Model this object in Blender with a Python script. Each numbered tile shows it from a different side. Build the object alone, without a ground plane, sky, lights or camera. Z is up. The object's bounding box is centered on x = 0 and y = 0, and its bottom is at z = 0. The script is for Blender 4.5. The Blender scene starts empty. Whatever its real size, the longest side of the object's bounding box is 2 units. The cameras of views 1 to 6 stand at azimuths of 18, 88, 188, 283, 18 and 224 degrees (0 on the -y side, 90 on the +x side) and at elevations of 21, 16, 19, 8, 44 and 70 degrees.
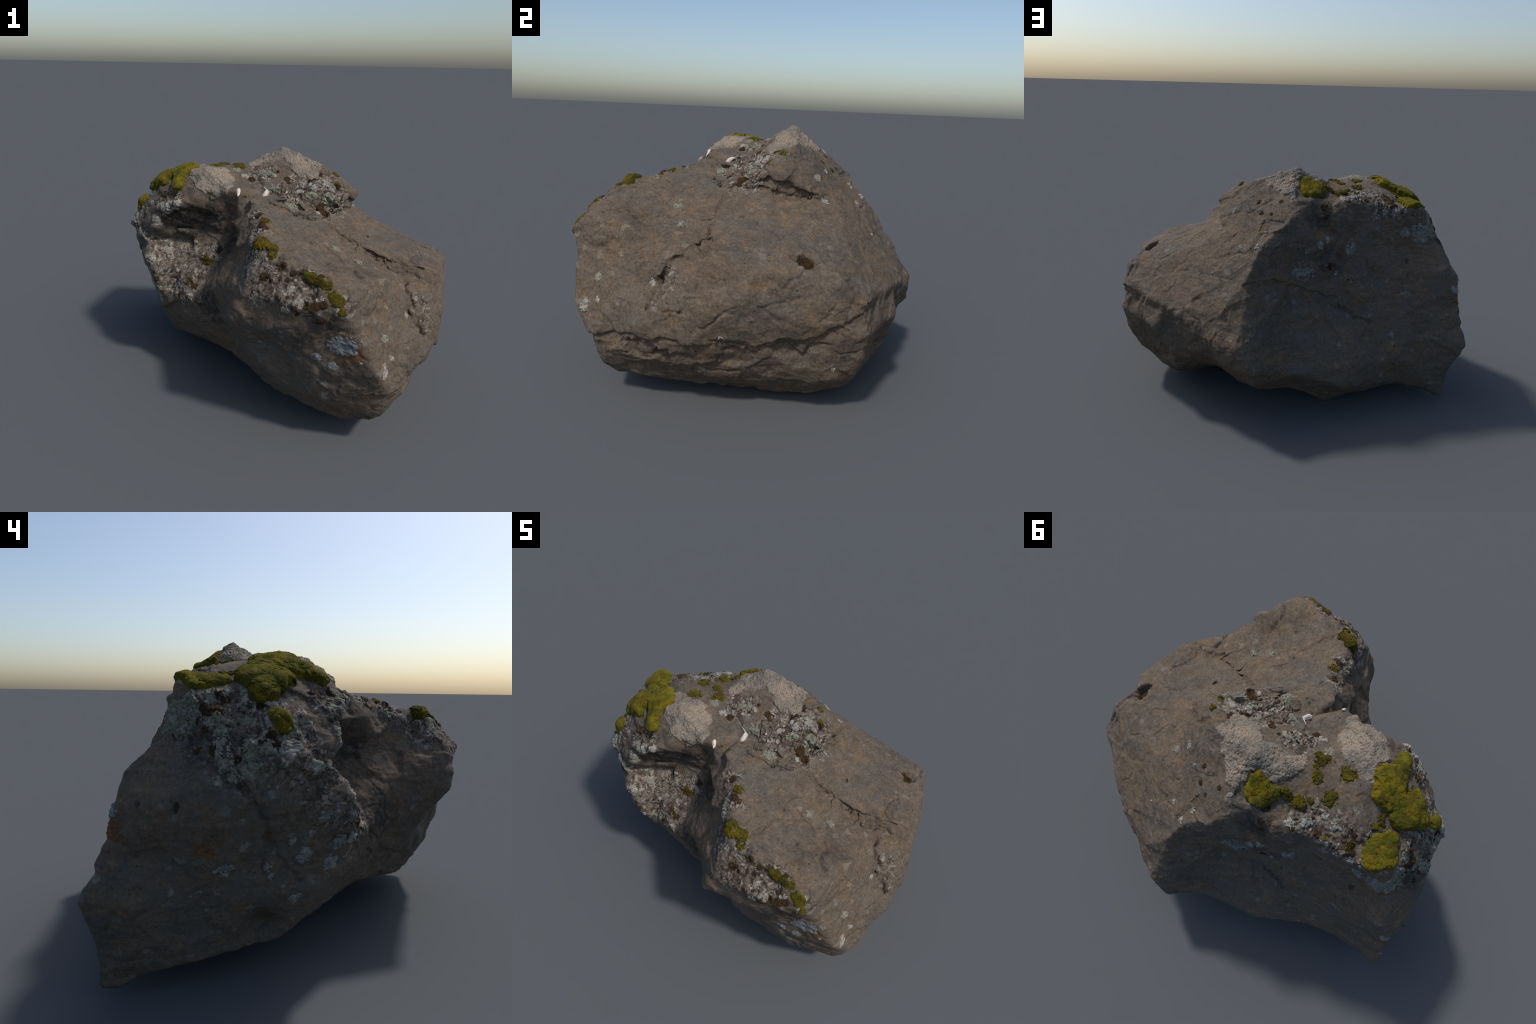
import math
import bmesh
import bpy
import numpy as np
from mathutils import Quaternion, Vector
from mathutils.bvhtree import BVHTree

DETAIL = 9            # icosphere level that the boulder surface is sampled with
HEART = np.array([0.0, 0.12, 0.72])   # point inside the boulder that sees all of its surface

# ------------------------------------------------------------------ landmarks
# Corners and high points of the boulder, in metres, grouped by the face that carries them.
SUMMIT_BLOCK = dict(
    summit=(-0.015, 0.182, 1.278), summit_west=(-0.10, 0.17, 1.235), block_left=(-0.185, 0.06, 1.188),
    block_notch=(-0.016, 0.046, 1.190), block_lobe=(0.195, 0.062, 1.150), block_right=(0.236, 0.188, 1.200),
    block_moss=(0.323, 0.111, 1.165), block_brow=(0.419, 0.047, 1.090), block_chin=(0.34, -0.077, 1.000),
    brow_mid=(0.452, 0.125, 1.062), brow_back=(0.440, 0.180, 1.030), brow_end=(0.405, 0.300, 0.962),
    under_a=(0.400, -0.030, 0.985), under_b=(0.425, 0.055, 0.978), under_c=(0.432, 0.170, 0.950), under_d=(0.420, 0.300, 0.935),
    block_back=(0.262, 0.300, 1.078), block_brown=(0.170, 0.338, 1.095), block_heel=(-0.018, 0.371, 1.148),
)
PLATEAU = dict(
    quartz=(-0.013, -0.165, 1.070), plate_left=(-0.036, -0.111, 1.098), plate_right=(0.085, -0.097, 1.074),
    rubble=(0.200, -0.090, 1.040), rubble_foot=(0.160, -0.175, 1.025),
    bay_lip=(-0.125, -0.298, 1.110), crust_right=(-0.189, -0.142, 1.138), green_lichen=(-0.223, -0.069, 1.180),
    saddle_a=(-0.347, -0.029, 1.182), saddle_b=(-0.222, -0.013, 1.180), saddle_c=(-0.354, 0.104, 1.175),
    cushion_seat=(-0.477, -0.120, 1.176), crust_top=(-0.440, -0.064, 1.186), west_seat=(-0.650, -0.100, 1.105),
    west_hole=(-0.640, -0.184, 1.076), north_seat=(-0.630, 0.090, 1.095), back_seat=(-0.121, 0.270, 1.165),
    back_rim_a=(-0.216, 0.321, 1.124), back_rim_b=(-0.380, 0.269, 1.130), back_rim_c=(-0.480, 0.239, 1.120),
    back_rim_d=(-0.617, 0.208, 1.095), west_corner=(-0.722, 0.180, 1.090), west_rim=(-0.755, 0.060, 1.050),
    crust_mid=(-0.320, -0.210, 1.175), crust_low=(-0.250, -0.255, 1.150), crust_west=(-0.420, -0.200, 1.185), crust_edge=(-0.500, -0.230, 1.120),
)
EAST_TOP = dict(
    tiny_white=(0.371, -0.325, 0.917), slot=(0.550, -0.077, 0.869), step_start=(0.528, -0.237, 0.862),
    step_bend=(0.697, -0.230, 0.796), step_notch=(0.808, -0.207, 0.790), step_end=(0.919, -0.188, 0.764),
    flake_top=(0.429, -0.389, 0.891), flake_notch=(0.530, -0.502, 0.828), flake_lichen=(0.537, -0.367, 0.824),
    white_vein=(0.878, 0.068, 0.765), moss_hollow=(0.875, 0.199, 0.757), brow_east=(0.965, 0.110, 0.737),
    speck_a=(0.480, 0.408, 0.867), speck_b=(0.587, 0.400, 0.811), speck_c=(0.730, 0.432, 0.745),
    rust=(0.585, 0.562, 0.684), under_slope=(0.520, 0.100, 0.895), under_slope_b=(0.48, 0.26, 0.905),
    lip_a=(0.819, 0.526, 0.610), lip_b=(0.945, 0.465, 0.615), lip_c=(0.680, 0.625, 0.600), lip_d=(0.520, 0.715, 0.570), lip_e=(0.420, 0.765, 0.500),
    trough_a=(0.362, -0.448, 0.907), trough_b=(0.286, -0.502, 0.927), trough_c=(0.047, -0.361, 1.040), trough_d=(0.412, -0.429, 0.893), trough_e=(0.550, -0.636, 0.860), trough_f=(0.335, -0.235, 0.935), trough_g=(0.420, -0.620, 0.880), hump_a=(0.700, -0.450, 0.785), hump_b=(0.640, -0.620, 0.852), hump_c=(0.765, -0.485, 0.715), corner_ne=(0.965, 0.330, 0.695),
    trough_h=(0.440, -0.120, 0.907), trough_i=(0.600, 0.040, 0.858),
    trough_j=(0.420, -0.490, 0.872),
)
EAST_FACE = dict(
    pit_top=(0.789, -0.294, 0.734), pit_foot=(0.904, -0.473, 0.533), pit_side=(0.794, -0.456, 0.616),
    face_a=(0.984, -0.02, 0.640), face_b=(0.978, -0.200, 0.560), face_c=(0.972, -0.300, 0.410), face_d=(0.893, -0.500, 0.312),
    face_e=(0.995, 0.150, 0.540), face_f=(0.985, 0.300, 0.560), face_g=(0.955, 0.080, 0.400),
    north_edge_a=(0.965, 0.470, 0.470), north_edge_b=(0.930, 0.465, 0.340), north_edge_c=(0.860, 0.445, 0.200), north_edge_d=(0.735, 0.430, 0.100),
    hem_a=(0.860, -0.300, 0.230), hem_b=(0.850, 0.050, 0.190), hem_c=(0.885, 0.250, 0.200),
    sole_a=(0.748, -0.720, 0.216), sole_b=(0.755, -0.543, 0.150), sole_c=(0.715, -0.393, 0.098), sole_d=(0.615, -0.064, 0.010),
    sole_e=(0.700, 0.272, 0.030), sole_f=(0.645, 0.430, 0.050), sole_g=(0.73, -0.25, 0.085), sole_h=(0.72, 0.1, 0.045),
    spot_a=(0.761, -0.711, 0.516), spot_b=(0.719, -0.714, 0.609), spot_c=(0.711, -0.611, 0.725), spot_d=(0.683, -0.576, 0.833),
    crack_a=(0.806, -0.693, 0.467), crack_b=(0.823, -0.714, 0.413), crack_c=(0.819, -0.734, 0.340), crack_d=(0.786, -0.756, 0.370),
    pit_wall=(0.925, -0.280, 0.680), pit_wall_b=(0.950, -0.340, 0.560), under_ledge=(0.910, 0.050, 0.310),
    hump_d=(0.800, -0.485, 0.640), prow_h=(0.912, -0.520, 0.460), hem_d=(0.915, -0.120, 0.340), north_edge_e=(0.965, 0.420, 0.450),
    pit_fill=(0.893, -0.345, 0.655), hem_e=(0.945, -0.200, 0.360), hem_f=(0.860, -0.430, 0.285), hem_g=(0.900, 0.330, 0.210), ledge_foot=(0.935, -0.460, 0.480),
)
FRONT_FACE = dict(
    prow_a=(0.618, -0.699, 0.882), prow_b=(0.602, -0.826, 0.792), prow_c=(0.613, -0.845, 0.713), prow_d=(0.638, -0.840, 0.631),
    prow_e=(0.726, -0.826, 0.489), prow_f=(0.755, -0.770, 0.350), prow_g=(0.720, -0.710, 0.170),
    slate=(0.553, -0.840, 0.616), shoulder_a=(0.534, -0.868, 0.825), shoulder_b=(0.532, -0.884, 0.787), blue_chip=(0.470, -0.789, 0.905),
    ridge_a=(-0.045, -0.308, 1.088), ridge_b=(0.083, -0.479, 1.020), ridge_c=(0.135, -0.690, 0.985), ridge_d=(0.204, -0.735, 0.945),
    ridge_e=(0.276, -0.741, 0.938), ridge_f=(0.360, -0.783, 0.910),
    flank_a=(0.083, -0.826, 0.780), flank_b=(0.103, -0.802, 0.835), flank_c=(0.273, -0.875, 0.812), flank_d=(0.343, -0.877, 0.775),
    flank_e=(0.020, -0.825, 0.650), flank_f=(0.284, -0.844, 0.630), flank_g=(0.400, -0.835, 0.550), flank_h=(0.45, -0.815, 0.42),
    keel_a=(-0.220, -0.480, 0.335), keel_b=(0.050, -0.585, 0.290), keel_c=(0.150, -0.600, 0.178), keel_d=(0.360, -0.660, 0.138),
    keel_e=(0.560, -0.660, 0.098), keel_f=(0.690, -0.655, 0.118), keel_g=(0.50, -0.790, 0.300), keel_h=(0.230, -0.715, 0.270), keel_i=(0.050, -0.700, 0.440),
    flank_i=(0.210, -0.745, 0.490), prow_i=(0.615, -0.755, 0.850),
    ridge_m=(0.105, -0.580, 0.987), keel_j=(-0.060, -0.485, 0.285), prow_j=(0.585, -0.825, 0.840),
)
BAY = dict(
    roof_a=(-0.441, -0.388, 1.022), roof_b=(-0.322, -0.316, 1.083), roof_c=(-0.56, -0.36, 0.985), bay_a=(-0.500, -0.335, 0.873),
    bay_b=(-0.307, -0.268, 0.903), bay_c=(-0.200, -0.258, 0.911), bay_d=(-0.242, -0.262, 0.945), bay_e=(-0.300, -0.303, 0.694),
    bay_f=(-0.450, -0.358, 0.652), bay_g=(-0.486, -0.358, 0.690), bay_h=(-0.580, -0.438, 0.663), bay_i=(-0.614, -0.381, 0.798),
    bay_j=(-0.550, -0.419, 0.540), bay_k=(-0.519, -0.397, 0.441), bay_l=(-0.341, -0.462, 0.521), groove_a=(-0.143, -0.550, 0.673),
    groove_b=(-0.076, -0.356, 0.861), groove_c=(-0.245, -0.500, 0.425), groove_d=(-0.050, -0.668, 0.620), wing_a=(-0.638, -0.433, 0.706), wing_b=(-0.595, -0.452, 0.651),
    wing_c=(-0.570, -0.452, 0.587),
    bay_m=(-0.420, -0.235, 0.770), bay_n=(-0.350, -0.240, 0.860),
    bay_o=(-0.300, -0.250, 0.955), bay_p=(-0.220, -0.300, 0.720), bay_q=(-0.200, -0.250, 0.840), bay_r=(-0.440, -0.228, 0.840), groove_e=(-0.070, -0.480, 0.880), groove_f=(-0.120, -0.550, 0.490),
    post_a=(-0.598, -0.382, 0.887), post_b=(-0.579, -0.367, 0.943),
    groove_g=(-0.070, -0.440, 0.955),
    wall_a=(-0.097, -0.320, 0.981), wall_b=(-0.139, -0.289, 1.053), wall_c=(-0.087, -0.294, 1.034), wall_d=(-0.184, -0.258, 0.929), wall_e=(-0.161, -0.269, 0.880), rib_b=(-0.097, -0.430, 0.814), rib_c=(-0.121, -0.419, 0.795),
    roof_d=(-0.225, -0.288, 1.105), wall_f=(-0.168, -0.265, 0.990), bay_s=(-0.450, -0.325, 0.730),
)
WEST_FACE = dict(
    nose=(-0.822, -0.220, 0.852), brow_moss=(-0.755, -0.199, 0.966), crust_tip=(-0.786, 0.204, 0.906), ball=(-0.688, 0.258, 0.807),
    knob=(-0.869, 0.307, 0.801), verdigris=(-0.921, 0.326, 0.674), black_hole=(-0.960, 0.223, 0.708), crust=(-0.732, 0.195, 0.955), knob_inner=(-0.743, 0.305, 0.772),
    stern_a=(-0.950, 0.345, 0.560), stern_b=(-0.995, 0.416, 0.385), stern_c=(-0.930, 0.402, 0.230), stern_d=(-0.912, 0.392, 0.050),
    stern_e=(-0.885, 0.340, 0.030), west_a=(-0.895, -0.030, 0.680), west_b=(-0.765, -0.080, 0.370), west_c=(-0.700, -0.240, 0.540), west_d=(-0.80, 0.140, 0.105),
    west_e=(-0.600, -0.155, 0.140), west_f=(-0.420, -0.300, 0.205), west_g=(-0.100, -0.430, 0.215), west_h=(-0.62, -0.30, 0.36),
    cheek=(-0.840, -0.100, 0.880), cheek_b=(-0.800, 0.030, 0.960),
    neck=(-0.730, 0.235, 0.850), stern_f=(-0.972, 0.250, 0.380), stern_g=(-0.950, 0.270, 0.290), stern_h=(-0.925, 0.270, 0.200), west_i=(-0.600, -0.090, 0.210),
    west_j=(-0.845, 0.060, 0.420), west_k=(-0.905, 0.150, 0.530), west_l=(-0.905, 0.000, 0.740), west_m=(-0.920, 0.080, 0.760), stern_i=(-0.750, 0.410, 0.440),
    west_n=(-0.963, 0.220, 0.620), west_o=(-0.700, -0.340, 0.800), west_p=(-0.830, -0.170, 0.720),
)
BACK_FACE = dict(
    spine_a=(-0.025, 0.469, 1.065), spine_b=(0.109, 0.570, 0.945), lichen_line=(0.230, 0.523, 0.895), white_lump=(0.115, 0.506, 0.977),
    spine_c=(0.152, 0.672, 0.810), spine_d=(0.152, 0.689, 0.762), spine_e=(0.163, 0.747, 0.669), spine_f=(0.174, 0.868, 0.500),
    spine_g=(0.080, 0.880, 0.380), spine_h=(0.30, 0.835, 0.470), white_a=(-0.348, 0.338, 0.879), white_b=(-0.179, 0.440, 0.917),
    fissure_a=(-0.264, 0.437, 0.576), fissure_b=(-0.384, 0.444, 0.520), fissure_c=(-0.471, 0.446, 0.493), ledge_a=(-0.040, 0.500, 0.740), ledge_b=(-0.230, 0.415, 0.700),
    back_a=(-0.100, 0.735, 0.300), back_b=(-0.330, 0.662, 0.212), back_c=(-0.731, 0.440, 0.240), back_d=(-0.649, 0.400, 0.098),
    back_e=(-0.264, 0.500, 0.003), back_f=(-0.088, 0.600, 0.127), back_g=(0.101, 0.650, 0.125), back_h=(0.205, 0.690, 0.188), back_i=(0.360, 0.715, 0.335),
    back_j=(-0.440, 0.600, 0.310), rim_a=(0.690, 0.655, 0.448), rim_b=(0.656, 0.650, 0.409), rim_c=(0.84, 0.54, 0.48), rim_d=(0.52, 0.70, 0.40),
    gill_a=(0.65, 0.58, 0.30), gill_b=(0.586, 0.594, 0.175), gill_c=(0.420, 0.620, 0.240), hollow_a=(0.70, 0.60, 0.54), hollow_b=(0.58, 0.66, 0.49), hollow_c=(0.83, 0.51, 0.54),
    back_k=(-0.320, 0.650, 0.330), ledge_c=(-0.030, 0.540, 0.620), back_l=(0.240, 0.845, 0.370),
    back_n=(-0.600, 0.490, 0.300), dish_a=(-0.410, 0.370, 0.735), dish_b=(-0.520, 0.325, 0.775), dish_c=(-0.620, 0.235, 0.875), spine_i=(-0.050, 0.500, 0.960), back_m=(0.090, 0.810, 0.250),
    cheek_ne=(0.340, 0.785, 0.535), cheek_nf=(0.260, 0.765, 0.640), gill_d=(0.340, 0.640, 0.250), dish_d=(-0.620, 0.300, 0.790), back_o=(-0.380, 0.560, 0.420), back_p=(-0.400, 0.600, 0.170), spine_j=(0.000, 0.513, 1.035), spine_k=(0.080, 0.783, 0.545),
    back_q=(-0.275, 0.370, 1.040), back_r=(-0.290, 0.385, 0.975), gill_e=(0.420, 0.737, 0.375), gill_f=(0.590, 0.660, 0.305),
)
UNDERSIDE = dict(
    belly_a=(0.0, 0.20, 0.06), belly_b=(0.300, 0.000, 0.080), belly_c=(-0.400, 0.150, 0.090), belly_d=(0.40, 0.35, 0.06), belly_e=(0.250, -0.330, 0.150), belly_f=(-0.6, 0.2, 0.07),
    belly_g=(-0.050, -0.200, 0.140), belly_h=(-0.350, -0.120, 0.130),
)
MARK = {}
for group in (SUMMIT_BLOCK, PLATEAU, EAST_TOP, EAST_FACE, FRONT_FACE, BAY, WEST_FACE, BACK_FACE, UNDERSIDE):
    MARK.update(group)

# Edges of the boulder: chains of landmarks along which the surface breaks.
RIDGES = """
ridge_a ridge_b ridge_m ridge_c ridge_d ridge_e ridge_f blue_chip prow_a
prow_a prow_b prow_c prow_d prow_e prow_f prow_g keel_f
bay_lip ridge_a
bay_lip roof_b roof_a roof_c post_b post_a bay_i wing_a wing_b wing_c bay_k west_h west_e
block_left block_notch block_lobe block_moss block_brow block_chin
block_brow brow_mid brow_back brow_end
under_a under_b under_c under_d
block_heel back_rim_a back_rim_b back_rim_c back_rim_d west_corner
block_heel spine_a spine_b spine_c spine_d spine_e spine_f spine_g
west_corner crust_tip knob verdigris stern_a stern_b stern_c stern_d
lip_b lip_a lip_c lip_d lip_e
rim_c rim_a rim_b rim_d
lip_b north_edge_a north_edge_b north_edge_c north_edge_d sole_f
sole_a sole_b sole_c sole_g sole_d sole_h sole_e sole_f
keel_c keel_d keel_e keel_f sole_a
west_d west_e west_f west_g keel_b keel_c
stern_d west_d
white_vein brow_east moss_hollow
step_end brow_east
prow_e spot_a pit_foot face_c
crack_d crack_c face_d face_c
flank_e flank_a flank_c flank_d shoulder_b
keel_g keel_h keel_i
back_e back_f back_g back_h back_i
back_b back_e
"""


def chain_points():
    """Landmarks plus evenly spaced points along every ridge."""
    pts = [np.array(v) for v in MARK.values()]
    for line in RIDGES.strip().splitlines():
        names = line.split()
        for a, b in zip(names, names[1:]):
            p, q = np.array(MARK[a]), np.array(MARK[b])
            n = int(np.linalg.norm(q - p) / 0.05)
            for i in range(1, n):
                pts.append(p + (q - p) * i / n)
    return np.array(pts)


def unfold(p):
    """Bends space so that overhangs (bay roof, stern wing, prow) can all be seen from the heart."""
    x, y, z = p[:, 0], p[:, 1], p[:, 2]
    q = p.copy()
    q[:, 0] = x - 0.25 * smooth(-0.27, -0.42, y) * smooth(-0.38, -0.60, x)
    q[:, 1] = y + wing_shift(x)
    q[:, 2] = z - prow_drop(x, y) + roof_mask(x, y) * smooth(0.93, 1.00, z)
    return q


def wing_shift(x):
    return -0.5 * np.clip(-0.2 - x, 0, None)


def prow_drop(x, y):
    return 0.30 * smooth(0.25, 1.05, 0.62 * x - 0.78 * y)


def roof_mask(x, y):
    return 0.14 * smooth(-0.75, -0.60, x) * smooth(0.02, -0.10, x) * smooth(0.0, -0.2, y)


def smooth(a, b, x):
    t = np.clip((x - a) / (b - a), 0, 1)
    return t * t * (3 - 2 * t)


def hull_faces(spread):
    """Facets between the landmarks: the hull of their directions seen from the heart."""
    d = spread - HEART
    d /= np.linalg.norm(d, axis=1)[:, None]
    bm = bmesh.new()
    for v in d:
        bm.verts.new(v)
    bm.verts.index_update()
    bmesh.ops.convex_hull(bm, input=bm.verts, use_existing_faces=False)
    bm.verts.ensure_lookup_table()
    faces = np.array([[v.index for v in f.verts] for f in bm.faces])
    bm.free()
    return faces


# ------------------------------------------------------------------ noise in numpy
def hash3(i, j, k, seed):
    h = (i * 374761393 + j * 668265263 + k * 2147483647 + seed * 144665) & 0xFFFFFFFF
    h = ((h ^ (h >> 13)) * 1274126177) & 0xFFFFFFFF
    return ((h ^ (h >> 16)) & 0xFFFF) / 32767.5 - 1.0


def value_noise(p, seed):
    i = np.floor(p).astype(np.int64)
    f = p - i
    u = f * f * f * (f * (f * 6 - 15) + 10)
    out = 0.0
    for dx in (0, 1):
        wx = u[:, 0] if dx else 1 - u[:, 0]
        for dy in (0, 1):
            wy = u[:, 1] if dy else 1 - u[:, 1]
            for dz in (0, 1):
                wz = u[:, 2] if dz else 1 - u[:, 2]
                out = out + wx * wy * wz * hash3(i[:, 0] + dx, i[:, 1] + dy, i[:, 2] + dz, seed)
    return out


def fbm(p, size, octaves, seed, stretch=(1, 1, 1), gain=0.5):
    q = p / size / np.array(stretch)
    amp, total = 1.0, 0.0
    for o in range(octaves):
        total = total + amp * value_noise(q + 17.3 * o, seed + o)
        q = q * 2.03
        amp *= gain
    return total


# ------------------------------------------------------------------ fine relief
def sphere(level):
    bm = bmesh.new()
    bmesh.ops.create_icosphere(bm, subdivisions=level, radius=1.0)
    mesh = bpy.data.meshes.new("rock_body")
    bm.to_mesh(mesh)
    bm.free()
    d = np.empty(len(mesh.vertices) * 3)
    mesh.vertices.foreach_get("co", d)
    d = d.reshape(-1, 3)
    return mesh, d / np.linalg.norm(d, axis=1)[:, None]


def facet_points(marks, d):
    """Points of the facets between the landmarks, one for each direction d from the heart."""
    spread = unfold(marks)
    faces = hull_faces(spread)
    tree = BVHTree.FromPolygons([Vector(v) for v in spread], [tuple(f) for f in faces])
    heart, where, which = Vector(HEART), np.empty((len(d), 3)), np.empty(len(d), dtype=np.int64)
    for i in range(len(d)):
        hit = tree.ray_cast(heart, Vector(d[i]))
        if hit[0] is None:
            hit = tree.find_nearest(heart + Vector(d[i]) * 0.7)
        where[i], which[i] = hit[0], hit[2]
    f = faces[which]
    a, b, c = spread[f[:, 0]], spread[f[:, 1]], spread[f[:, 2]]
    n = np.cross(b - a, c - a)
    area = (n * n).sum(1)
    v = (np.cross(where - a, c - a) * n).sum(1) / area
    w = (np.cross(b - a, where - a) * n).sum(1) / area
    u = 1 - v - w
    return u[:, None] * marks[f[:, 0]] + v[:, None] * marks[f[:, 1]] + w[:, None] * marks[f[:, 2]]


def softener(mesh):
    n = len(mesh.vertices)
    e = np.empty(len(mesh.edges) * 2, dtype=np.int64)
    mesh.edges.foreach_get("vertices", e)
    e = e.reshape(-1, 2)
    deg = np.bincount(e.ravel(), minlength=n)

    def soften(p, times):
        for _ in range(times):
            for k in range(3):
                x = p[:, k]
                s = np.bincount(e[:, 0], x[e[:, 1]], n) + np.bincount(e[:, 1], x[e[:, 0]], n)
                p[:, k] = 0.5 * x + 0.5 * s / deg
        return p
    return soften


def split(p, n, tri):
    """Each triangle into four."""
    e = np.sort(np.concatenate([tri[:, [0, 1]], tri[:, [1, 2]], tri[:, [2, 0]]]), axis=1)
    key, back = np.unique(e[:, 0] * len(p) + e[:, 1], return_inverse=True)
    a, b = key // len(p), key % len(p)
    mid, midn = (p[a] + p[b]) / 2, n[a] + n[b]
    midn /= np.linalg.norm(midn, axis=1)[:, None]
    k = back.reshape(3, -1) + len(p)
    t = tri
    tri = np.concatenate([np.stack(x, 1) for x in ((t[:, 0], k[0], k[2]), (t[:, 1], k[1], k[0]), (t[:, 2], k[2], k[1]), (k[0], k[1], k[2]))])
    return np.concatenate([p, mid]), np.concatenate([n, midn]), tri


def boulder_mesh():
    marks = chain_points()
    spread = unfold(marks)
    mesh, d = sphere(DETAIL - 1)
    p = facet_points(marks, d)
    soften = softener(mesh)
    soften(p, 9)
    # pull the softened surface back through every landmark, ever more locally
    for reach, times in ((0.05, 0), (0.03, 3), (0.02, 1)):
        push, weight = np.zeros_like(p), np.full(len(p), 1e-3)
        for m, s in zip(marks, spread):
            a = (s - HEART) / np.linalg.norm(s - HEART)
            near = np.where(d @ a > 0.98)[0]
            i = near[np.argmax(d[near] @ a)]
            w = np.exp(-(np.linalg.norm(p[near] - p[i], axis=1) / reach) ** 2)
            push[near] += w[:, None] ** 2 * (m - p[i])
            weight[near] += w
        p += push / weight[:, None]
        soften(p, times)
    tri = np.array([tuple(f.vertices) for f in mesh.polygons])
    bpy.data.meshes.remove(mesh)
    p, _, tri = split(p, np.ones_like(p), tri)
    mesh = bpy.data.meshes.new("rock_body")
    mesh.from_pydata(p.tolist(), [], tri.tolist())
    return mesh, softener(mesh)(p, 3)


def normals(mesh, p):
    mesh.vertices.foreach_set("co", p.ravel())
    mesh.update()
    nn = np.empty(len(p) * 3)
    mesh.vertex_normals.foreach_get("vector", nn)
    return nn.reshape(-1, 3)


# Cracks: (width, depth) and the course of the crack over the surface.
CRACKS = [
    ((0.012, 0.024), [(0.361, -0.178, 0.944), (0.513, -0.221, 0.871), (0.571, -0.223, 0.842), (0.697, -0.225, 0.795), (0.759, -0.223, 0.789), (0.810, -0.215, 0.780), (0.859, -0.202, 0.770), (0.915, -0.200, 0.762), (0.935, -0.205, 0.735)]),
    ((0.010, 0.018), [(0.710, -0.262, 0.786), (0.792, -0.246, 0.764), (0.852, -0.248, 0.737), (0.907, -0.246, 0.715)]),
    ((0.007, 0.012), [(0.800, -0.214, 0.784), (0.785, -0.148, 0.791), (0.795, -0.082, 0.785), (0.830, -0.023, 0.776), (0.816, 0.034, 0.779)]),
    ((0.013, 0.034), [(0.787, -0.300, 0.734), (0.778, -0.362, 0.730), (0.789, -0.388, 0.694), (0.801, -0.399, 0.659), (0.820, -0.425, 0.624), (0.855, -0.449, 0.579), (0.902, -0.471, 0.533)]),
    ((0.009, 0.024), [(0.917, 0.237, 0.725), (0.934, 0.271, 0.709), (0.915, 0.344, 0.691), (0.912, 0.370, 0.675), (0.930, 0.409, 0.641), (0.934, 0.458, 0.605)]),
    ((0.005, 0.010), [(0.896, 0.243, 0.736), (0.892, 0.305, 0.715), (0.888, 0.356, 0.693), (0.881, 0.418, 0.666), (0.901, 0.457, 0.631)]),
    ((0.005, 0.008), [(0.972, 0.322, 0.603), (0.985, 0.297, 0.561), (0.987, 0.266, 0.526)]),
    ((0.005, 0.009), [(0.976, -0.177, 0.537), (0.981, -0.108, 0.570), (0.981, -0.078, 0.584)]),
    ((0.005, 0.009), [(0.945, -0.300, 0.598), (0.961, -0.225, 0.619)]),
    ((0.007, 0.014), [(0.949, -0.187, 0.421), (0.941, -0.153, 0.410), (0.923, -0.119, 0.396), (0.924, -0.096, 0.415)]),
    ((0.008, 0.014), [(0.917, -0.422, 0.539), (0.944, -0.364, 0.535), (0.959, -0.314, 0.547)]),
    ((0.008, 0.016), [(0.563, -0.531, 0.834), (0.547, -0.656, 0.884), (0.509, -0.660, 0.894)]),
    ((0.005, 0.008), [(0.611, -0.630, 0.860), (0.606, -0.594, 0.852), (0.645, -0.564, 0.837)]),
    ((0.008, 0.020), [(-0.256, 0.444, 0.581), (-0.368, 0.444, 0.548), (-0.391, 0.444, 0.519), (-0.421, 0.445, 0.518), (-0.476, 0.447, 0.492)]),
    ((0.012, 0.028), [(-0.851, -0.083, 0.769), (-0.841, -0.115, 0.722), (-0.820, -0.129, 0.688), (-0.793, -0.150, 0.641), (-0.780, -0.150, 0.590), (-0.760, -0.167, 0.546)]),
    ((0.007, 0.014), [(-0.760, -0.167, 0.546), (-0.736, -0.186, 0.499), (-0.703, -0.211, 0.450), (-0.658, -0.249, 0.398)]),
    ((0.007, 0.012), [(-0.760, -0.167, 0.546), (-0.771, -0.144, 0.504), (-0.763, -0.143, 0.444)]),
    ((0.008, 0.014), [(-0.715, -0.272, 0.709), (-0.723, -0.255, 0.664), (-0.724, -0.247, 0.641)]),
    ((0.007, 0.010), [(-0.943, 0.170, 0.579), (-0.937, 0.145, 0.538), (-0.925, 0.122, 0.491)]),
    ((0.008, 0.015), [(-0.248, -0.465, 0.503), (-0.251, -0.452, 0.428), (-0.201, -0.481, 0.381)]),
    ((0.006, 0.010), [(-0.757, -0.206, 0.647), (-0.751, -0.197, 0.605)]),
    ((0.009, 0.018), [(0.348, -0.065, 1.003), (0.424, 0.055, 0.985), (0.431, 0.121, 0.962), (0.427, 0.227, 0.957), (0.409, 0.295, 0.955)]),
    ((0.008, 0.018), [(-0.083, -0.075, 1.139), (-0.046, -0.101, 1.103), (-0.039, -0.162, 1.074), (0.026, -0.232, 1.073), (0.052, -0.260, 1.066), (0.107, -0.250, 1.041)]),
    ((0.007, 0.009), [(0.107, -0.250, 1.041), (0.171, -0.250, 1.004), (0.229, -0.217, 0.980), (0.320, -0.167, 0.967), (0.332, -0.123, 0.980)]),
    ((0.007, 0.014), [(-0.307, -0.041, 1.189), (-0.345, -0.003, 1.181), (-0.346, 0.070, 1.179)]),
    ((0.006, 0.011), [(0.768, -0.721, 0.494), (0.810, -0.692, 0.459), (0.809, -0.714, 0.435), (0.826, -0.708, 0.409)]),
]
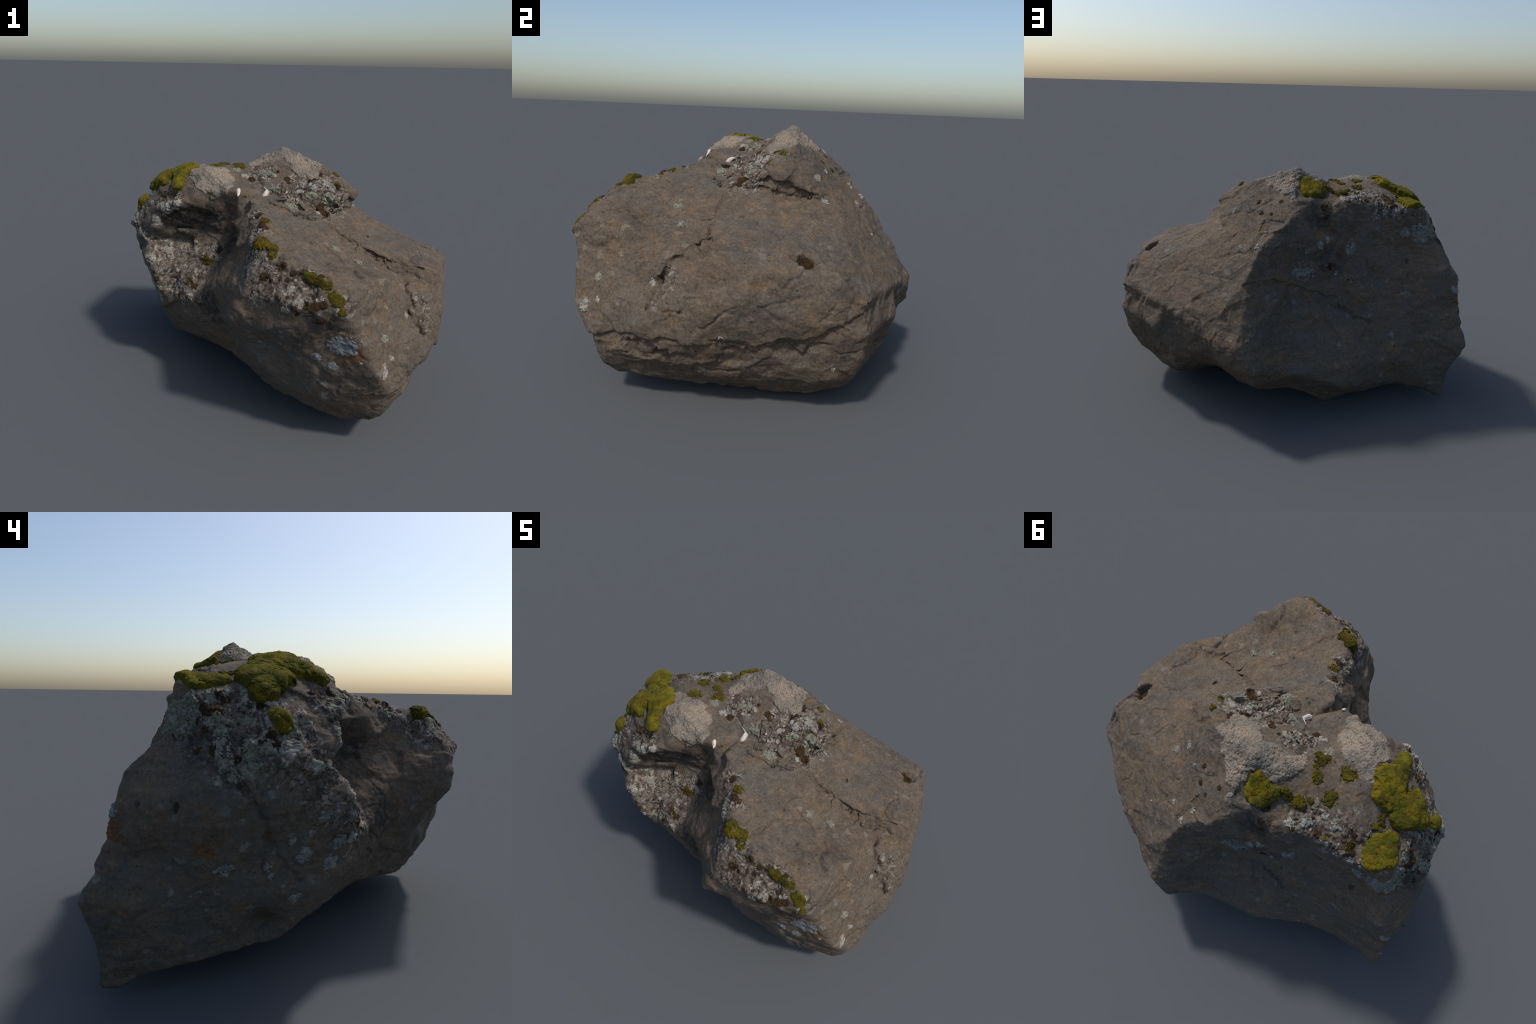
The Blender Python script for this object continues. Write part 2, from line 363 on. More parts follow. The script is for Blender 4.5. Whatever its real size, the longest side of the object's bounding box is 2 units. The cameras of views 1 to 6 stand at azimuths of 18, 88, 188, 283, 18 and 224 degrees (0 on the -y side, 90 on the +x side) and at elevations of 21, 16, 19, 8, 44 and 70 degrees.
# Ledges: below (or beside) the edge the rock steps back.  (step, reach, side that steps back), course
LEDGES = [
    ((0.018, 0.05, (0, 0, -1)), [(0.36, -0.055, 1.020), (0.415, 0.045, 1.050), (0.445, 0.125, 1.030), (0.435, 0.190, 1.005), (0.412, 0.290, 0.965)]),
    ((0.016, 0.07, (0, 0, -1)), [(0.945, 0.449, 0.597), (0.958, 0.414, 0.554), (0.970, 0.373, 0.529), (0.975, 0.319, 0.502), (0.966, 0.247, 0.454), (0.958, 0.173, 0.440), (0.970, 0.098, 0.442), (0.96, 0.0, 0.40)]),
    ((0.020, 0.06, (0, 0, -1)), [(0.956, 0.238, 0.417), (0.929, 0.199, 0.369), (0.954, 0.140, 0.405)]),
    ((0.016, 0.08, (0, 0, -1)), [(0.769, -0.765, 0.356), (0.833, -0.686, 0.384), (0.866, -0.563, 0.416), (0.900, -0.474, 0.418), (0.939, -0.386, 0.417), (0.945, -0.25, 0.41)]),
    ((0.018, 0.09, (0, -1, 0)), [(0.513, -0.221, 0.871), (0.571, -0.223, 0.842), (0.697, -0.225, 0.795), (0.759, -0.223, 0.789), (0.810, -0.215, 0.780)]),
    ((0.010, 0.08, (-0.5, -0.8, 0)), [(0.412, -0.424, 0.895), (0.466, -0.450, 0.866), (0.527, -0.498, 0.830), (0.556, -0.500, 0.829), (0.608, -0.476, 0.830)]),
    ((0.012, 0.06, (0, 0, -1)), [(0.153, 0.685, 0.762), (0.046, 0.582, 0.752), (-0.124, 0.479, 0.671), (-0.228, 0.442, 0.626)]),
    ((0.009, 0.06, (0.4, -0.9, 0)), [(0.026, -0.232, 1.073), (0.052, -0.260, 1.066), (0.107, -0.250, 1.041), (0.171, -0.250, 1.004), (0.229, -0.217, 0.980), (0.320, -0.167, 0.967)]),
]
# Hollows: centre, radius, depth
HOLLOWS = [
    ((0.873, 0.199, 0.756), (0.050, 0.056, 0.050), 0.048), ((0.862, 0.160, 0.762), (0.026, 0.026, 0.026), 0.024),
    ((0.850, -0.370, 0.650), (0.060, 0.055, 0.075), 0.016), ((0.880, -0.430, 0.565), (0.050, 0.050, 0.060), 0.014),
    ((0.895, -0.500, 0.333), (0.110, 0.110, 0.060), 0.028), ((0.893, -0.400, 0.316), (0.060, 0.060, 0.060), 0.020),
    ((0.898, -0.086, 0.330), (0.100, 0.100, 0.060), 0.018), ((0.950, 0.126, 0.380), (0.060, 0.070, 0.050), 0.014), ((0.860, 0.200, 0.150), (0.06, 0.08, 0.06), 0.012), ((0.941, -0.153, 0.425), (0.025, 0.025, 0.020), 0.016),
    ((-0.916, 0.112, 0.698), (0.014, 0.010, 0.022), 0.022), ((-0.955, 0.227, 0.708), (0.012, 0.012, 0.014), 0.020),
    ((0.548, -0.076, 0.868), (0.012, 0.018, 0.012), 0.016), ((-0.600, -0.190, 1.080), (0.030, 0.020, 0.020), 0.020),
    ((-0.785, -0.02, 0.985), (0.04, 0.04, 0.03), 0.008), ((-0.66, 0.26, 0.80), (0.015, 0.02, 0.015), 0.015),
]
# Zones (centre, radius): crumbly, lichen-grown skin; and loose slabs beside the summit block.
CRUMBLY = [((-0.50, 0.19, 1.13), 0.12), ((-0.33, 0.22, 1.14), 0.10), ((-0.63, 0.12, 1.08), 0.12), ((-0.76, -0.02, 0.97), 0.17), ((-0.76, -0.20, 0.90), 0.17),
           ((-0.55, -0.33, 1.00), 0.13), ((-0.52, -0.38, 0.68), 0.17), ((-0.40, -0.36, 0.60), 0.17), ((-0.34, -0.28, 0.72), 0.14), ((0.20, -0.83, 0.86), 0.13),
           ((0.36, -0.84, 0.84), 0.13), ((0.08, -0.70, 0.92), 0.10), ((0.00, -0.45, 1.03), 0.07), ((-0.68, -0.30, 0.78), 0.12), ((0.05, -0.56, 0.98), 0.08), ((-0.83, -0.05, 0.86), 0.13), ((-0.79, 0.09, 0.95), 0.12)]
RUBBLE = [((0.20, -0.06, 1.06), 0.15), ((0.30, -0.06, 1.03), 0.13), ((0.10, -0.12, 1.06), 0.12), ((-0.06, -0.02, 1.16), 0.09), ((0.20, -0.17, 1.00), 0.09)]


ROUGH = CRUMBLY + [((0.02, 0.18, 1.25), 0.11), ((-0.10, 0.14, 1.21), 0.08), ((0.15, 0.15, 1.19), 0.09), ((-0.32, -0.20, 1.16), 0.10)]


def zone(p, balls, soft=0.5):
    m = np.zeros(len(p))
    for c, r in balls:
        m = np.maximum(m, smooth(1.0, 1.0 - soft, np.linalg.norm(p - np.array(c), axis=1) / r))
    return m


def along(p, course):
    """Distance to a course, and the vector from its nearest point."""
    best, gap = np.full(len(p), 9.0), np.zeros_like(p)
    for a, b in zip(course, course[1:]):
        a, b = np.array(a), np.array(b)
        t = np.clip((p - a) @ (b - a) / ((b - a) @ (b - a)), 0, 1)
        g = p - (a + t[:, None] * (b - a))
        dist = np.linalg.norm(g, axis=1)
        closer = dist < best
        best = np.where(closer, dist, best)
        gap[closer] = g[closer]
    return best, gap


def around(p, course, reach):
    q = np.array(course)
    return np.where(np.all((p > q.min(0) - reach) & (p < q.max(0) + reach), axis=1))[0]


def lay(p, course, pitch=0.012):
    """Lays a course down on the surface, as closely spaced points."""
    course = [np.array(c) for c in course]
    i = around(p, course, 0.06)
    out = []
    for a, b in zip(course, course[1:]):
        n = max(1, int(np.linalg.norm(b - a) / pitch))
        for k in range(n):
            c = a + (b - a) * k / n
            out.append(p[i[np.argmin(((p[i] - c) ** 2).sum(1))]])
    out.append(p[i[np.argmin(((p[i] - course[-1]) ** 2).sum(1))]])
    return out


def slabs(p, size, seed):
    """Cell noise: random height per cell and the distance to the cell border."""
    q = p / size
    base = np.floor(q).astype(np.int64)
    f1, f2, height = np.full(len(p), 9.0), np.full(len(p), 9.0), np.zeros(len(p))
    for dx in (-1, 0, 1):
        for dy in (-1, 0, 1):
            for dz in (-1, 0, 1):
                c = base + np.array([dx, dy, dz])
                site = np.stack([c[:, k] + 0.5 + 0.42 * hash3(c[:, 0], c[:, 1], c[:, 2], seed + k) for k in range(3)], 1)
                dist = np.linalg.norm(q - site, axis=1)
                h = hash3(c[:, 0], c[:, 1], c[:, 2], seed + 9)
                near = dist < f1
                f2 = np.where(near, f1, np.minimum(f2, dist))
                height = np.where(near, h, height)
                f1 = np.where(near, dist, f1)
    return height, f2 - f1


def wobble(p, size, amount, seed):
    return p + amount * np.stack([fbm(p, size, 2, seed + 5 * k) for k in range(3)], 1)


TILT = np.array([[0.86, 0.30, 0.40], [-0.36, 0.92, 0.10], [-0.34, -0.24, 0.91]])   # dip of the foliation


def add_relief(mesh, p):
    crumb, rubble = np.maximum(zone(p, CRUMBLY), 0.6 * zone(p, ROUGH)), zone(p, RUBBLE)
    nn = normals(mesh, p)
    # broad undulation and chipped, foliated skin
    h = 0.004 + 0.0035 * fbm(p, 0.16, 3, 11) + 0.0016 * fbm(p, 0.035, 4, 31)
    layers = fbm(wobble(p, 0.2, 0.03, 61), 0.05, 3, 71, stretch=(3.0, 3.0, 0.7))
    h += 0.0006 * layers - 0.0035 * np.abs(fbm(p, 0.08, 3, 41))
    h += crumb * (0.008 * fbm(p, 0.045, 3, 81) + 0.006 * fbm(p, 0.016, 2, 91))
    p = p + nn * h[:, None]
    # chips: flat cells knocked off at slightly different levels
    level, border = slabs(wobble(p @ TILT, 0.08, 0.02, 5), 0.13, 15)
    p = p + nn * (0.0065 * level * smooth(0.0, 0.16, border) * (1 - rubble))[:, None]
    level, border = slabs(wobble(p @ TILT, 0.04, 0.012, 6), 0.055, 16)
    bare = smooth(-0.1, 0.35, fbm(p, 0.25, 2, 17))
    p = p + nn * (0.0030 * level * smooth(0.0, 0.16, border) * (1 - rubble) * bare)[:, None]
    # loose slabs beside the summit block
    i = np.where(rubble > 0)[0]
    level, border = slabs(wobble(p[i] * np.array([1, 1, 1.6]), 0.05, 0.012, 25), 0.060, 35)
    level2, border2 = slabs(wobble(p[i], 0.03, 0.008, 27), 0.028, 45)
    lift = 0.014 * level * smooth(0.0, 0.10, border) + 0.006 * level2 * smooth(0.0, 0.15, border2) - 0.008 * smooth(0.10, 0.0, border)
    p[i] += nn[i] * (lift * rubble[i])[:, None]
    # ledges, hollows, cracks
    nn = normals(mesh, p)
    for (step, reach, side), course in LEDGES:
        course = lay(p, course)
        i = around(p, course, reach * 2)
        dist, gap = along(wobble(p[i], 0.05, 0.010, 3), course)
        s = smooth(-0.004, 0.008, gap @ np.array(side, dtype=float))
        p[i] -= nn[i] * (step * s * np.exp(-(dist / reach) ** 2))[:, None]
    for c, r, depth in HOLLOWS:
        c = p[np.argmin(((p - np.array(c)) ** 2).sum(1))]
        dist = np.linalg.norm((p - c) / np.array(r), axis=1)
        i = np.where(dist < 1.4)[0]
        dist = dist[i] + 0.15 * fbm(p[i], 0.02, 2, 7)
        c = nn[i][np.argmin(dist)]
        p[i] -= c * (depth * smooth(1.02, 0.62, dist))[:, None]
    nn = normals(mesh, p)
    for (width, depth), course in CRACKS:
        course = lay(p, course)
        i = around(p, course, 0.05)
        dist, _ = along(wobble(p[i], 0.03, 0.007, 13), course)
        deep = depth * (0.75 + 0.35 * fbm(p[i], 0.04, 2, 19))
        p[i] -= nn[i] * (deep * np.exp(-(dist / width) ** 2))[:, None]
    return p


# ------------------------------------------------------------------ growth on the rock
class Skin:
    """The finished rock surface, from which patches of moss and lichen are raised."""

    def __init__(self, mesh, p):
        self.p, self.n = p, normals(mesh, p)
        t = np.empty(len(mesh.polygons) * 3, dtype=np.int64)
        mesh.polygons.foreach_get("vertices", t)
        self.tri = t.reshape(-1, 3)
        self.first = np.full(len(p), -1)
        order = np.argsort(self.tri.ravel(), kind="stable")
        self.owner = order // 3
        self.start = np.searchsorted(self.tri.ravel()[order], np.arange(len(p) + 1))

    def patch(self, name, lobes, height, material, seed, ragged=0.35, grain=0.03, profile="dome", fine=1, lumps=0.0):
        """Raises the skin inside the union of the lobes ((x, y, z), radius)."""
        centres = np.array([c for c, _ in lobes])
        radii = np.array([r for _, r in lobes])
        box = np.all((self.p > (centres - 1.6 * radii[:, None]).min(0)) & (self.p < (centres + 1.6 * radii[:, None]).max(0)), axis=1)
        i = np.where(box)[0]
        if len(i) == 0:
            return None
        inside = np.zeros(len(self.p), dtype=bool)
        inside[i] = True
        faces = np.unique(np.concatenate([self.owner[self.start[v]:self.start[v + 1]] for v in i]))
        tri = self.tri[faces]
        used, tri = np.unique(tri.ravel(), return_inverse=True)
        tri = tri.reshape(-1, 3)
        p, n = self.p[used], self.n[used]
        for _ in range(fine):
            p, n, tri = split(p, n, tri)
        mean = radii.mean()
        body = np.zeros(len(p))
        for c, r in zip(centres, radii):
            body += np.exp(7.0 * (1 - np.linalg.norm(p - c, axis=1) / r) * r / mean)
        body = np.log(body + 1e-9) / 7.0
        m = body + ragged * (0.6 * fbm(p, mean * 0.7, 2, seed) + 0.4 * fbm(p, mean * 0.22, 2, seed + 40))
        keep = np.any(m[tri] > 0, axis=1)
        tri = tri[keep]
        if len(tri) < 6:
            return None
        used, tri = np.unique(tri.ravel(), return_inverse=True)
        tri = tri.reshape(-1, 3)
        p, n, m, body = p[used], n[used], np.clip(m[used], -0.1, 1), np.clip(body[used] + 0.15, 0, 1)
        t = np.clip(m, 0, 1)
        if profile == "dome":
            rise = height * np.sqrt(np.clip(1 - (1 - body) ** 2, 0, 1)) * smooth(-0.05, 0.16, t)
        else:
            rise = height * smooth(0.0, 0.22, t)
        rise = rise * (1 + lumps * fbm(p, mean * 0.45, 2, seed + 7))
        rise += grain * height * smooth(0, 0.2, t) * fbm(p, 0.007, 2, seed + 3) + 0.25 * grain * height * fbm(p, 0.025, 2, seed + 23)
        p = p + n * np.where(m > 0, rise, -0.0025)[:, None]
        mesh = bpy.data.meshes.new(name)
        mesh.from_pydata(p.tolist(), [], tri.tolist())
        mesh.polygons.foreach_set("use_smooth", np.ones(len(tri), dtype=bool))
        mesh.materials.append(material)
        ob = bpy.data.objects.new(name, mesh)
        ob.parent = boulder
        bpy.context.scene.collection.objects.link(ob)
        return ob

    def nearest(self, c):
        return int(np.argmin(((self.p - np.array(c)) ** 2).sum(1)))


# Pale grey-brown crusts on the two high blocks, as lobes (centre, radius).
SUMMIT_CRUST = [((0.175, 0.145, 1.196), 0.062), ((0.115, 0.213, 1.213), 0.060), ((0.045, 0.262, 1.200), 0.055), ((0.010, 0.181, 1.272), 0.085), ((-0.055, 0.134, 1.235), 0.070),
                ((-0.121, 0.117, 1.212), 0.060), ((-0.105, 0.180, 1.222), 0.050), ((0.000, 0.270, 1.205), 0.045), ((0.127, 0.094, 1.180), 0.060), ((-0.151, 0.077, 1.197), 0.045),
                ((0.195, 0.085, 1.162), 0.045), ((0.015, 0.300, 1.182), 0.040), ((0.08, 0.15, 1.23), 0.07)]
BAY_CRUST = [((-0.205, -0.265, 1.125), 0.050), ((-0.262, -0.285, 1.105), 0.050), ((-0.235, -0.175, 1.140), 0.050), ((-0.303, -0.199, 1.163), 0.075), ((-0.330, -0.262, 1.125), 0.060),
             ((-0.300, -0.116, 1.174), 0.050), ((-0.362, -0.147, 1.170), 0.070), ((-0.390, -0.220, 1.160), 0.055), ((-0.415, -0.090, 1.175), 0.040)]
# Moss: lobes, height
CUSHIONS = [
    ([((-0.500, -0.135, 1.160), 0.085), ((-0.515, -0.060, 1.170), 0.050), ((-0.560, -0.085, 1.135), 0.060), ((-0.505, -0.215, 1.140), 0.050), ((-0.480, -0.270, 1.100), 0.040)], 0.036),
    ([((-0.650, -0.110, 1.090), 0.080), ((-0.630, -0.050, 1.120), 0.060), ((-0.610, -0.160, 1.080), 0.045), ((-0.700, -0.120, 1.050), 0.040)], 0.038),
    ([((-0.654, 0.112, 1.095), 0.075), ((-0.655, 0.045, 1.101), 0.040), ((-0.650, 0.160, 1.101), 0.055), ((-0.700, 0.120, 1.085), 0.045)], 0.024),
    ([((-0.110, 0.268, 1.163), 0.070), ((-0.070, 0.240, 1.204), 0.038), ((-0.150, 0.240, 1.170), 0.040)], 0.032),
    ([((0.116, -0.676, 0.975), 0.040), ((0.135, -0.710, 0.975), 0.030), ((0.184, -0.695, 0.959), 0.032), ((0.200, -0.735, 0.935), 0.024)], 0.014),
    ([((0.388, -0.802, 0.891), 0.032), ((0.430, -0.812, 0.885), 0.024), ((0.465, -0.818, 0.870), 0.026), ((0.500, -0.845, 0.845), 0.026), ((0.523, -0.858, 0.828), 0.030)], 0.006),
    ([((-0.762, -0.198, 0.964), 0.036), ((-0.752, -0.170, 0.985), 0.026), ((-0.772, -0.215, 0.945), 0.024)], 0.021),
]
TUFTS = [((-0.587, 0.037, 1.132), 0.032), ((-0.542, 0.190, 1.118), 0.022), ((-0.573, 0.000, 1.152), 0.024), ((-0.348, -0.033, 1.181), 0.036), ((-0.216, -0.017, 1.185), 0.034),
         ((-0.254, 0.062, 1.185), 0.026), ((-0.355, 0.100, 1.174), 0.034), ((-0.200, 0.208, 1.175), 0.028), ((-0.266, 0.197, 1.163), 0.034), ((0.085, -0.479, 1.019), 0.024),
         ((0.544, -0.869, 0.786), 0.018), ((0.326, 0.107, 1.165), 0.022), ((-0.298, -0.303, 0.693), 0.028), ((-0.071, -0.285, 1.085), 0.018), ((-0.37, -0.38, 0.60), 0.020),
         ((0.345, 0.055, 1.115), 0.016), ((-0.22, 0.03, 1.185), 0.014), ((-0.44, 0.235, 1.115), 0.016), ((-0.30, 0.16, 1.165), 0.016)]
DARK_MOSS = [((0.069, -0.005, 1.137), 0.018), ((0.089, -0.024, 1.117), 0.010), ((-0.025, -0.041, 1.153), 0.013), ((0.009, 0.015, 1.174), 0.012), ((0.196, 0.031, 1.126), 0.014), ((0.219, 0.043, 1.130), 0.014),
             ((0.237, 0.087, 1.156), 0.018), ((0.357, 0.039, 1.100), 0.018), ((0.285, -0.095, 1.010), 0.026), ((0.320, -0.119, 0.987), 0.024), ((0.054, -0.046, 1.117), 0.008), ((-0.113, -0.098, 1.134), 0.020),
             ((0.183, -0.799, 0.860), 0.022), ((0.271, -0.870, 0.804), 0.014), ((0.343, -0.874, 0.767), 0.016), ((0.397, -0.871, 0.791), 0.018), ((0.361, -0.874, 0.753), 0.014), ((0.430, -0.875, 0.788), 0.016),
             ((0.261, -0.806, 0.869), 0.012), ((0.220, -0.810, 0.856), 0.012), ((0.307, -0.792, 0.897), 0.016), ((0.361, -0.788, 0.904), 0.016), ((0.465, -0.869, 0.805), 0.020), ((0.460, -0.872, 0.726), 0.018),
             ((0.306, -0.867, 0.811), 0.010), ((0.415, -0.847, 0.825), 0.014), ((0.171, 0.327, 1.099), 0.016), ((0.136, 0.341, 1.104), 0.010), ((0.147, 0.394, 1.057), 0.014), ((0.090, 0.421, 1.062), 0.012),
             ((0.048, 0.367, 1.126), 0.012), ((-0.164, 0.301, 1.140), 0.022), ((-0.180, 0.345, 1.098), 0.022), ((-0.200, 0.363, 1.050), 0.018), ((-0.232, 0.409, 0.788), 0.018), ((-0.346, 0.413, 0.726), 0.014),
             ((-0.781, 0.027, 0.990), 0.022), ((-0.772, 0.069, 1.005), 0.018), ((-0.748, -0.195, 0.995), 0.018), ((-0.804, -0.179, 0.899), 0.020), ((-0.845, 0.058, 0.865), 0.018), ((-0.839, 0.031, 0.846), 0.020),
             ((-0.839, -0.061, 0.850), 0.018), ((-0.716, -0.111, 1.045), 0.020), ((-0.753, 0.026, 1.049), 0.018), ((-0.791, -0.164, 0.925), 0.016), ((-0.700, -0.15, 1.04), 0.020)]
# White and grey-green lichens: centre, radius, kind
LICHENS = [
    ((0.027, -0.108, 1.104), 0.034, "green"), ((0.225, -0.005, 1.096), 0.024, "white"), ((0.216, -0.057, 1.060), 0.026, "green"), ((0.317, -0.037, 1.054), 0.040, "green"), ((0.143, -0.202, 1.029), 0.034, "green"),
    ((0.278, 0.030, 1.110), 0.030, "white"), ((0.152, -0.001, 1.118), 0.018, "white"), ((-0.052, -0.013, 1.168), 0.030, "green"), ((-0.219, -0.063, 1.184), 0.026, "green"), ((-0.151, -0.097, 1.163), 0.024, "white"),
    ((0.160, -0.098, 1.049), 0.016, "white"), ((-0.108, 0.467, 0.766), 0.048, "grey"), ((-0.060, 0.480, 0.770), 0.034, "grey"), ((-0.328, 0.348, 0.881), 0.034, "grey"), ((-0.181, 0.437, 0.914), 0.020, "grey"),
    ((-0.224, 0.415, 0.943), 0.020, "grey"), ((-0.113, 0.463, 0.885), 0.016, "grey"), ((-0.729, 0.207, 0.957), 0.060, "grey"), ((-0.639, 0.239, 0.966), 0.034, "grey"), ((-0.475, 0.267, 1.044), 0.022, "grey"),
    ((-0.520, 0.249, 1.069), 0.024, "grey"), ((-0.574, 0.236, 1.060), 0.026, "grey"), ((-0.392, 0.398, 0.747), 0.014, "white"), ((-0.271, 0.398, 0.743), 0.012, "white"), ((-0.627, 0.213, 1.077), 0.014, "grey"),
    ((-0.491, 0.280, 0.981), 0.014, "grey"), ((-0.459, 0.289, 0.980), 0.012, "grey"), ((-0.826, -0.013, 0.871), 0.032, "white"), ((-0.840, -0.111, 0.860), 0.022, "green"), ((-0.714, -0.156, 1.027), 0.028, "white"),
    ((-0.837, -0.022, 0.833), 0.034, "green"), ((-0.845, -0.103, 0.815), 0.034, "green"), ((-0.790, -0.228, 0.881), 0.044, "white"), ((-0.764, 0.122, 0.991), 0.060, "green"), ((-0.771, 0.168, 0.942), 0.050, "green"),
    ((-0.828, -0.107, 0.899), 0.024, "green"), ((-0.789, 0.015, 0.972), 0.022, "green"), ((-0.735, -0.244, 0.932), 0.024, "green"), ((-0.810, -0.005, 0.934), 0.026, "green"), ((-0.819, -0.161, 0.882), 0.024, "green"),
    ((-0.759, -0.156, 0.982), 0.024, "white"), ((-0.719, -0.293, 0.816), 0.028, "white"), ((-0.849, -0.051, 0.802), 0.034, "green"), ((-0.783, -0.096, 0.957), 0.020, "green"), ((-0.846, -0.028, 0.466), 0.034, "grey"),
    ((-0.798, -0.087, 0.376), 0.018, "white"), ((-0.742, -0.162, 0.428), 0.016, "grey"), ((-0.673, -0.256, 0.492), 0.034, "grey"), ((-0.713, -0.223, 0.560), 0.016, "grey"), ((-0.685, -0.287, 0.583), 0.015, "grey"),
    ((-0.586, -0.377, 0.531), 0.030, "grey"), ((-0.590, -0.353, 0.452), 0.030, "grey"), ((-0.753, -0.160, 0.469), 0.022, "grey"), ((-0.680, -0.325, 0.642), 0.022, "grey"), ((-0.611, -0.428, 0.633), 0.022, "grey"),
    ((-0.657, -0.383, 0.674), 0.020, "grey"), ((-0.652, -0.230, 0.329), 0.022, "grey"), ((0.555, -0.843, 0.618), 0.048, "slate"), ((0.595, -0.839, 0.618), 0.040, "slate"), ((0.441, -0.844, 0.529), 0.024, "slate"),
    ((0.518, -0.821, 0.492), 0.024, "slate"), ((0.505, -0.852, 0.612), 0.026, "slate"), ((0.737, -0.785, 0.474), 0.022, "white"), ((0.737, -0.773, 0.501), 0.016, "white"), ((0.644, -0.827, 0.540), 0.016, "white"), ((-0.592, -0.408, 0.706), 0.028, "white"),
    ((-0.528, -0.344, 0.744), 0.028, "white"), ((-0.553, -0.425, 0.541), 0.022, "white"), ((-0.243, -0.261, 0.945), 0.018, "slate"), ((-0.513, -0.362, 0.992), 0.026, "white"), ((-0.442, -0.376, 1.036), 0.020, "white"),
    ((-0.286, -0.398, 0.345), 0.026, "grey"), ((-0.444, -0.293, 0.934), 0.020, "slate"), ((0.795, -0.458, 0.618), 0.016, "white"), ((0.941, -0.153, 0.430), 0.020, "white"), ((0.325, 0.296, 1.034), 0.020, "white"),
    ((0.407, 0.331, 0.941), 0.020, "white"), ((0.675, -0.605, 0.835), 0.020, "tan"), ((0.710, -0.612, 0.727), 0.018, "tan"), ((0.723, -0.713, 0.610), 0.020, "green"), ((0.763, -0.712, 0.519), 0.012, "white"),
    ((0.537, -0.366, 0.825), 0.024, "green"), ((0.431, -0.398, 0.889), 0.022, "green"), ((0.755, -0.514, 0.723), 0.012, "rust"), ((0.683, -0.576, 0.832), 0.009, "white"), ((0.906, 0.340, 0.279), 0.018, "white"),
    ((0.225, 0.341, 1.053), 0.018, "white"), ((-0.017, 0.367, 1.148), 0.016, "white"), ((0.111, 0.509, 0.978), 0.016, "white"), ((0.229, 0.522, 0.895), 0.016, "white"), ((0.145, 0.572, 0.922), 0.018, "white"),
    ((0.374, 0.591, 0.765), 0.009, "white"), ((0.223, 0.835, 0.514), 0.018, "tan"), ((-0.947, 0.314, 0.624), 0.034, "rust"), ((-0.886, 0.028, 0.552), 0.030, "rust"), ((-0.921, 0.326, 0.674), 0.022, "grey"),
]


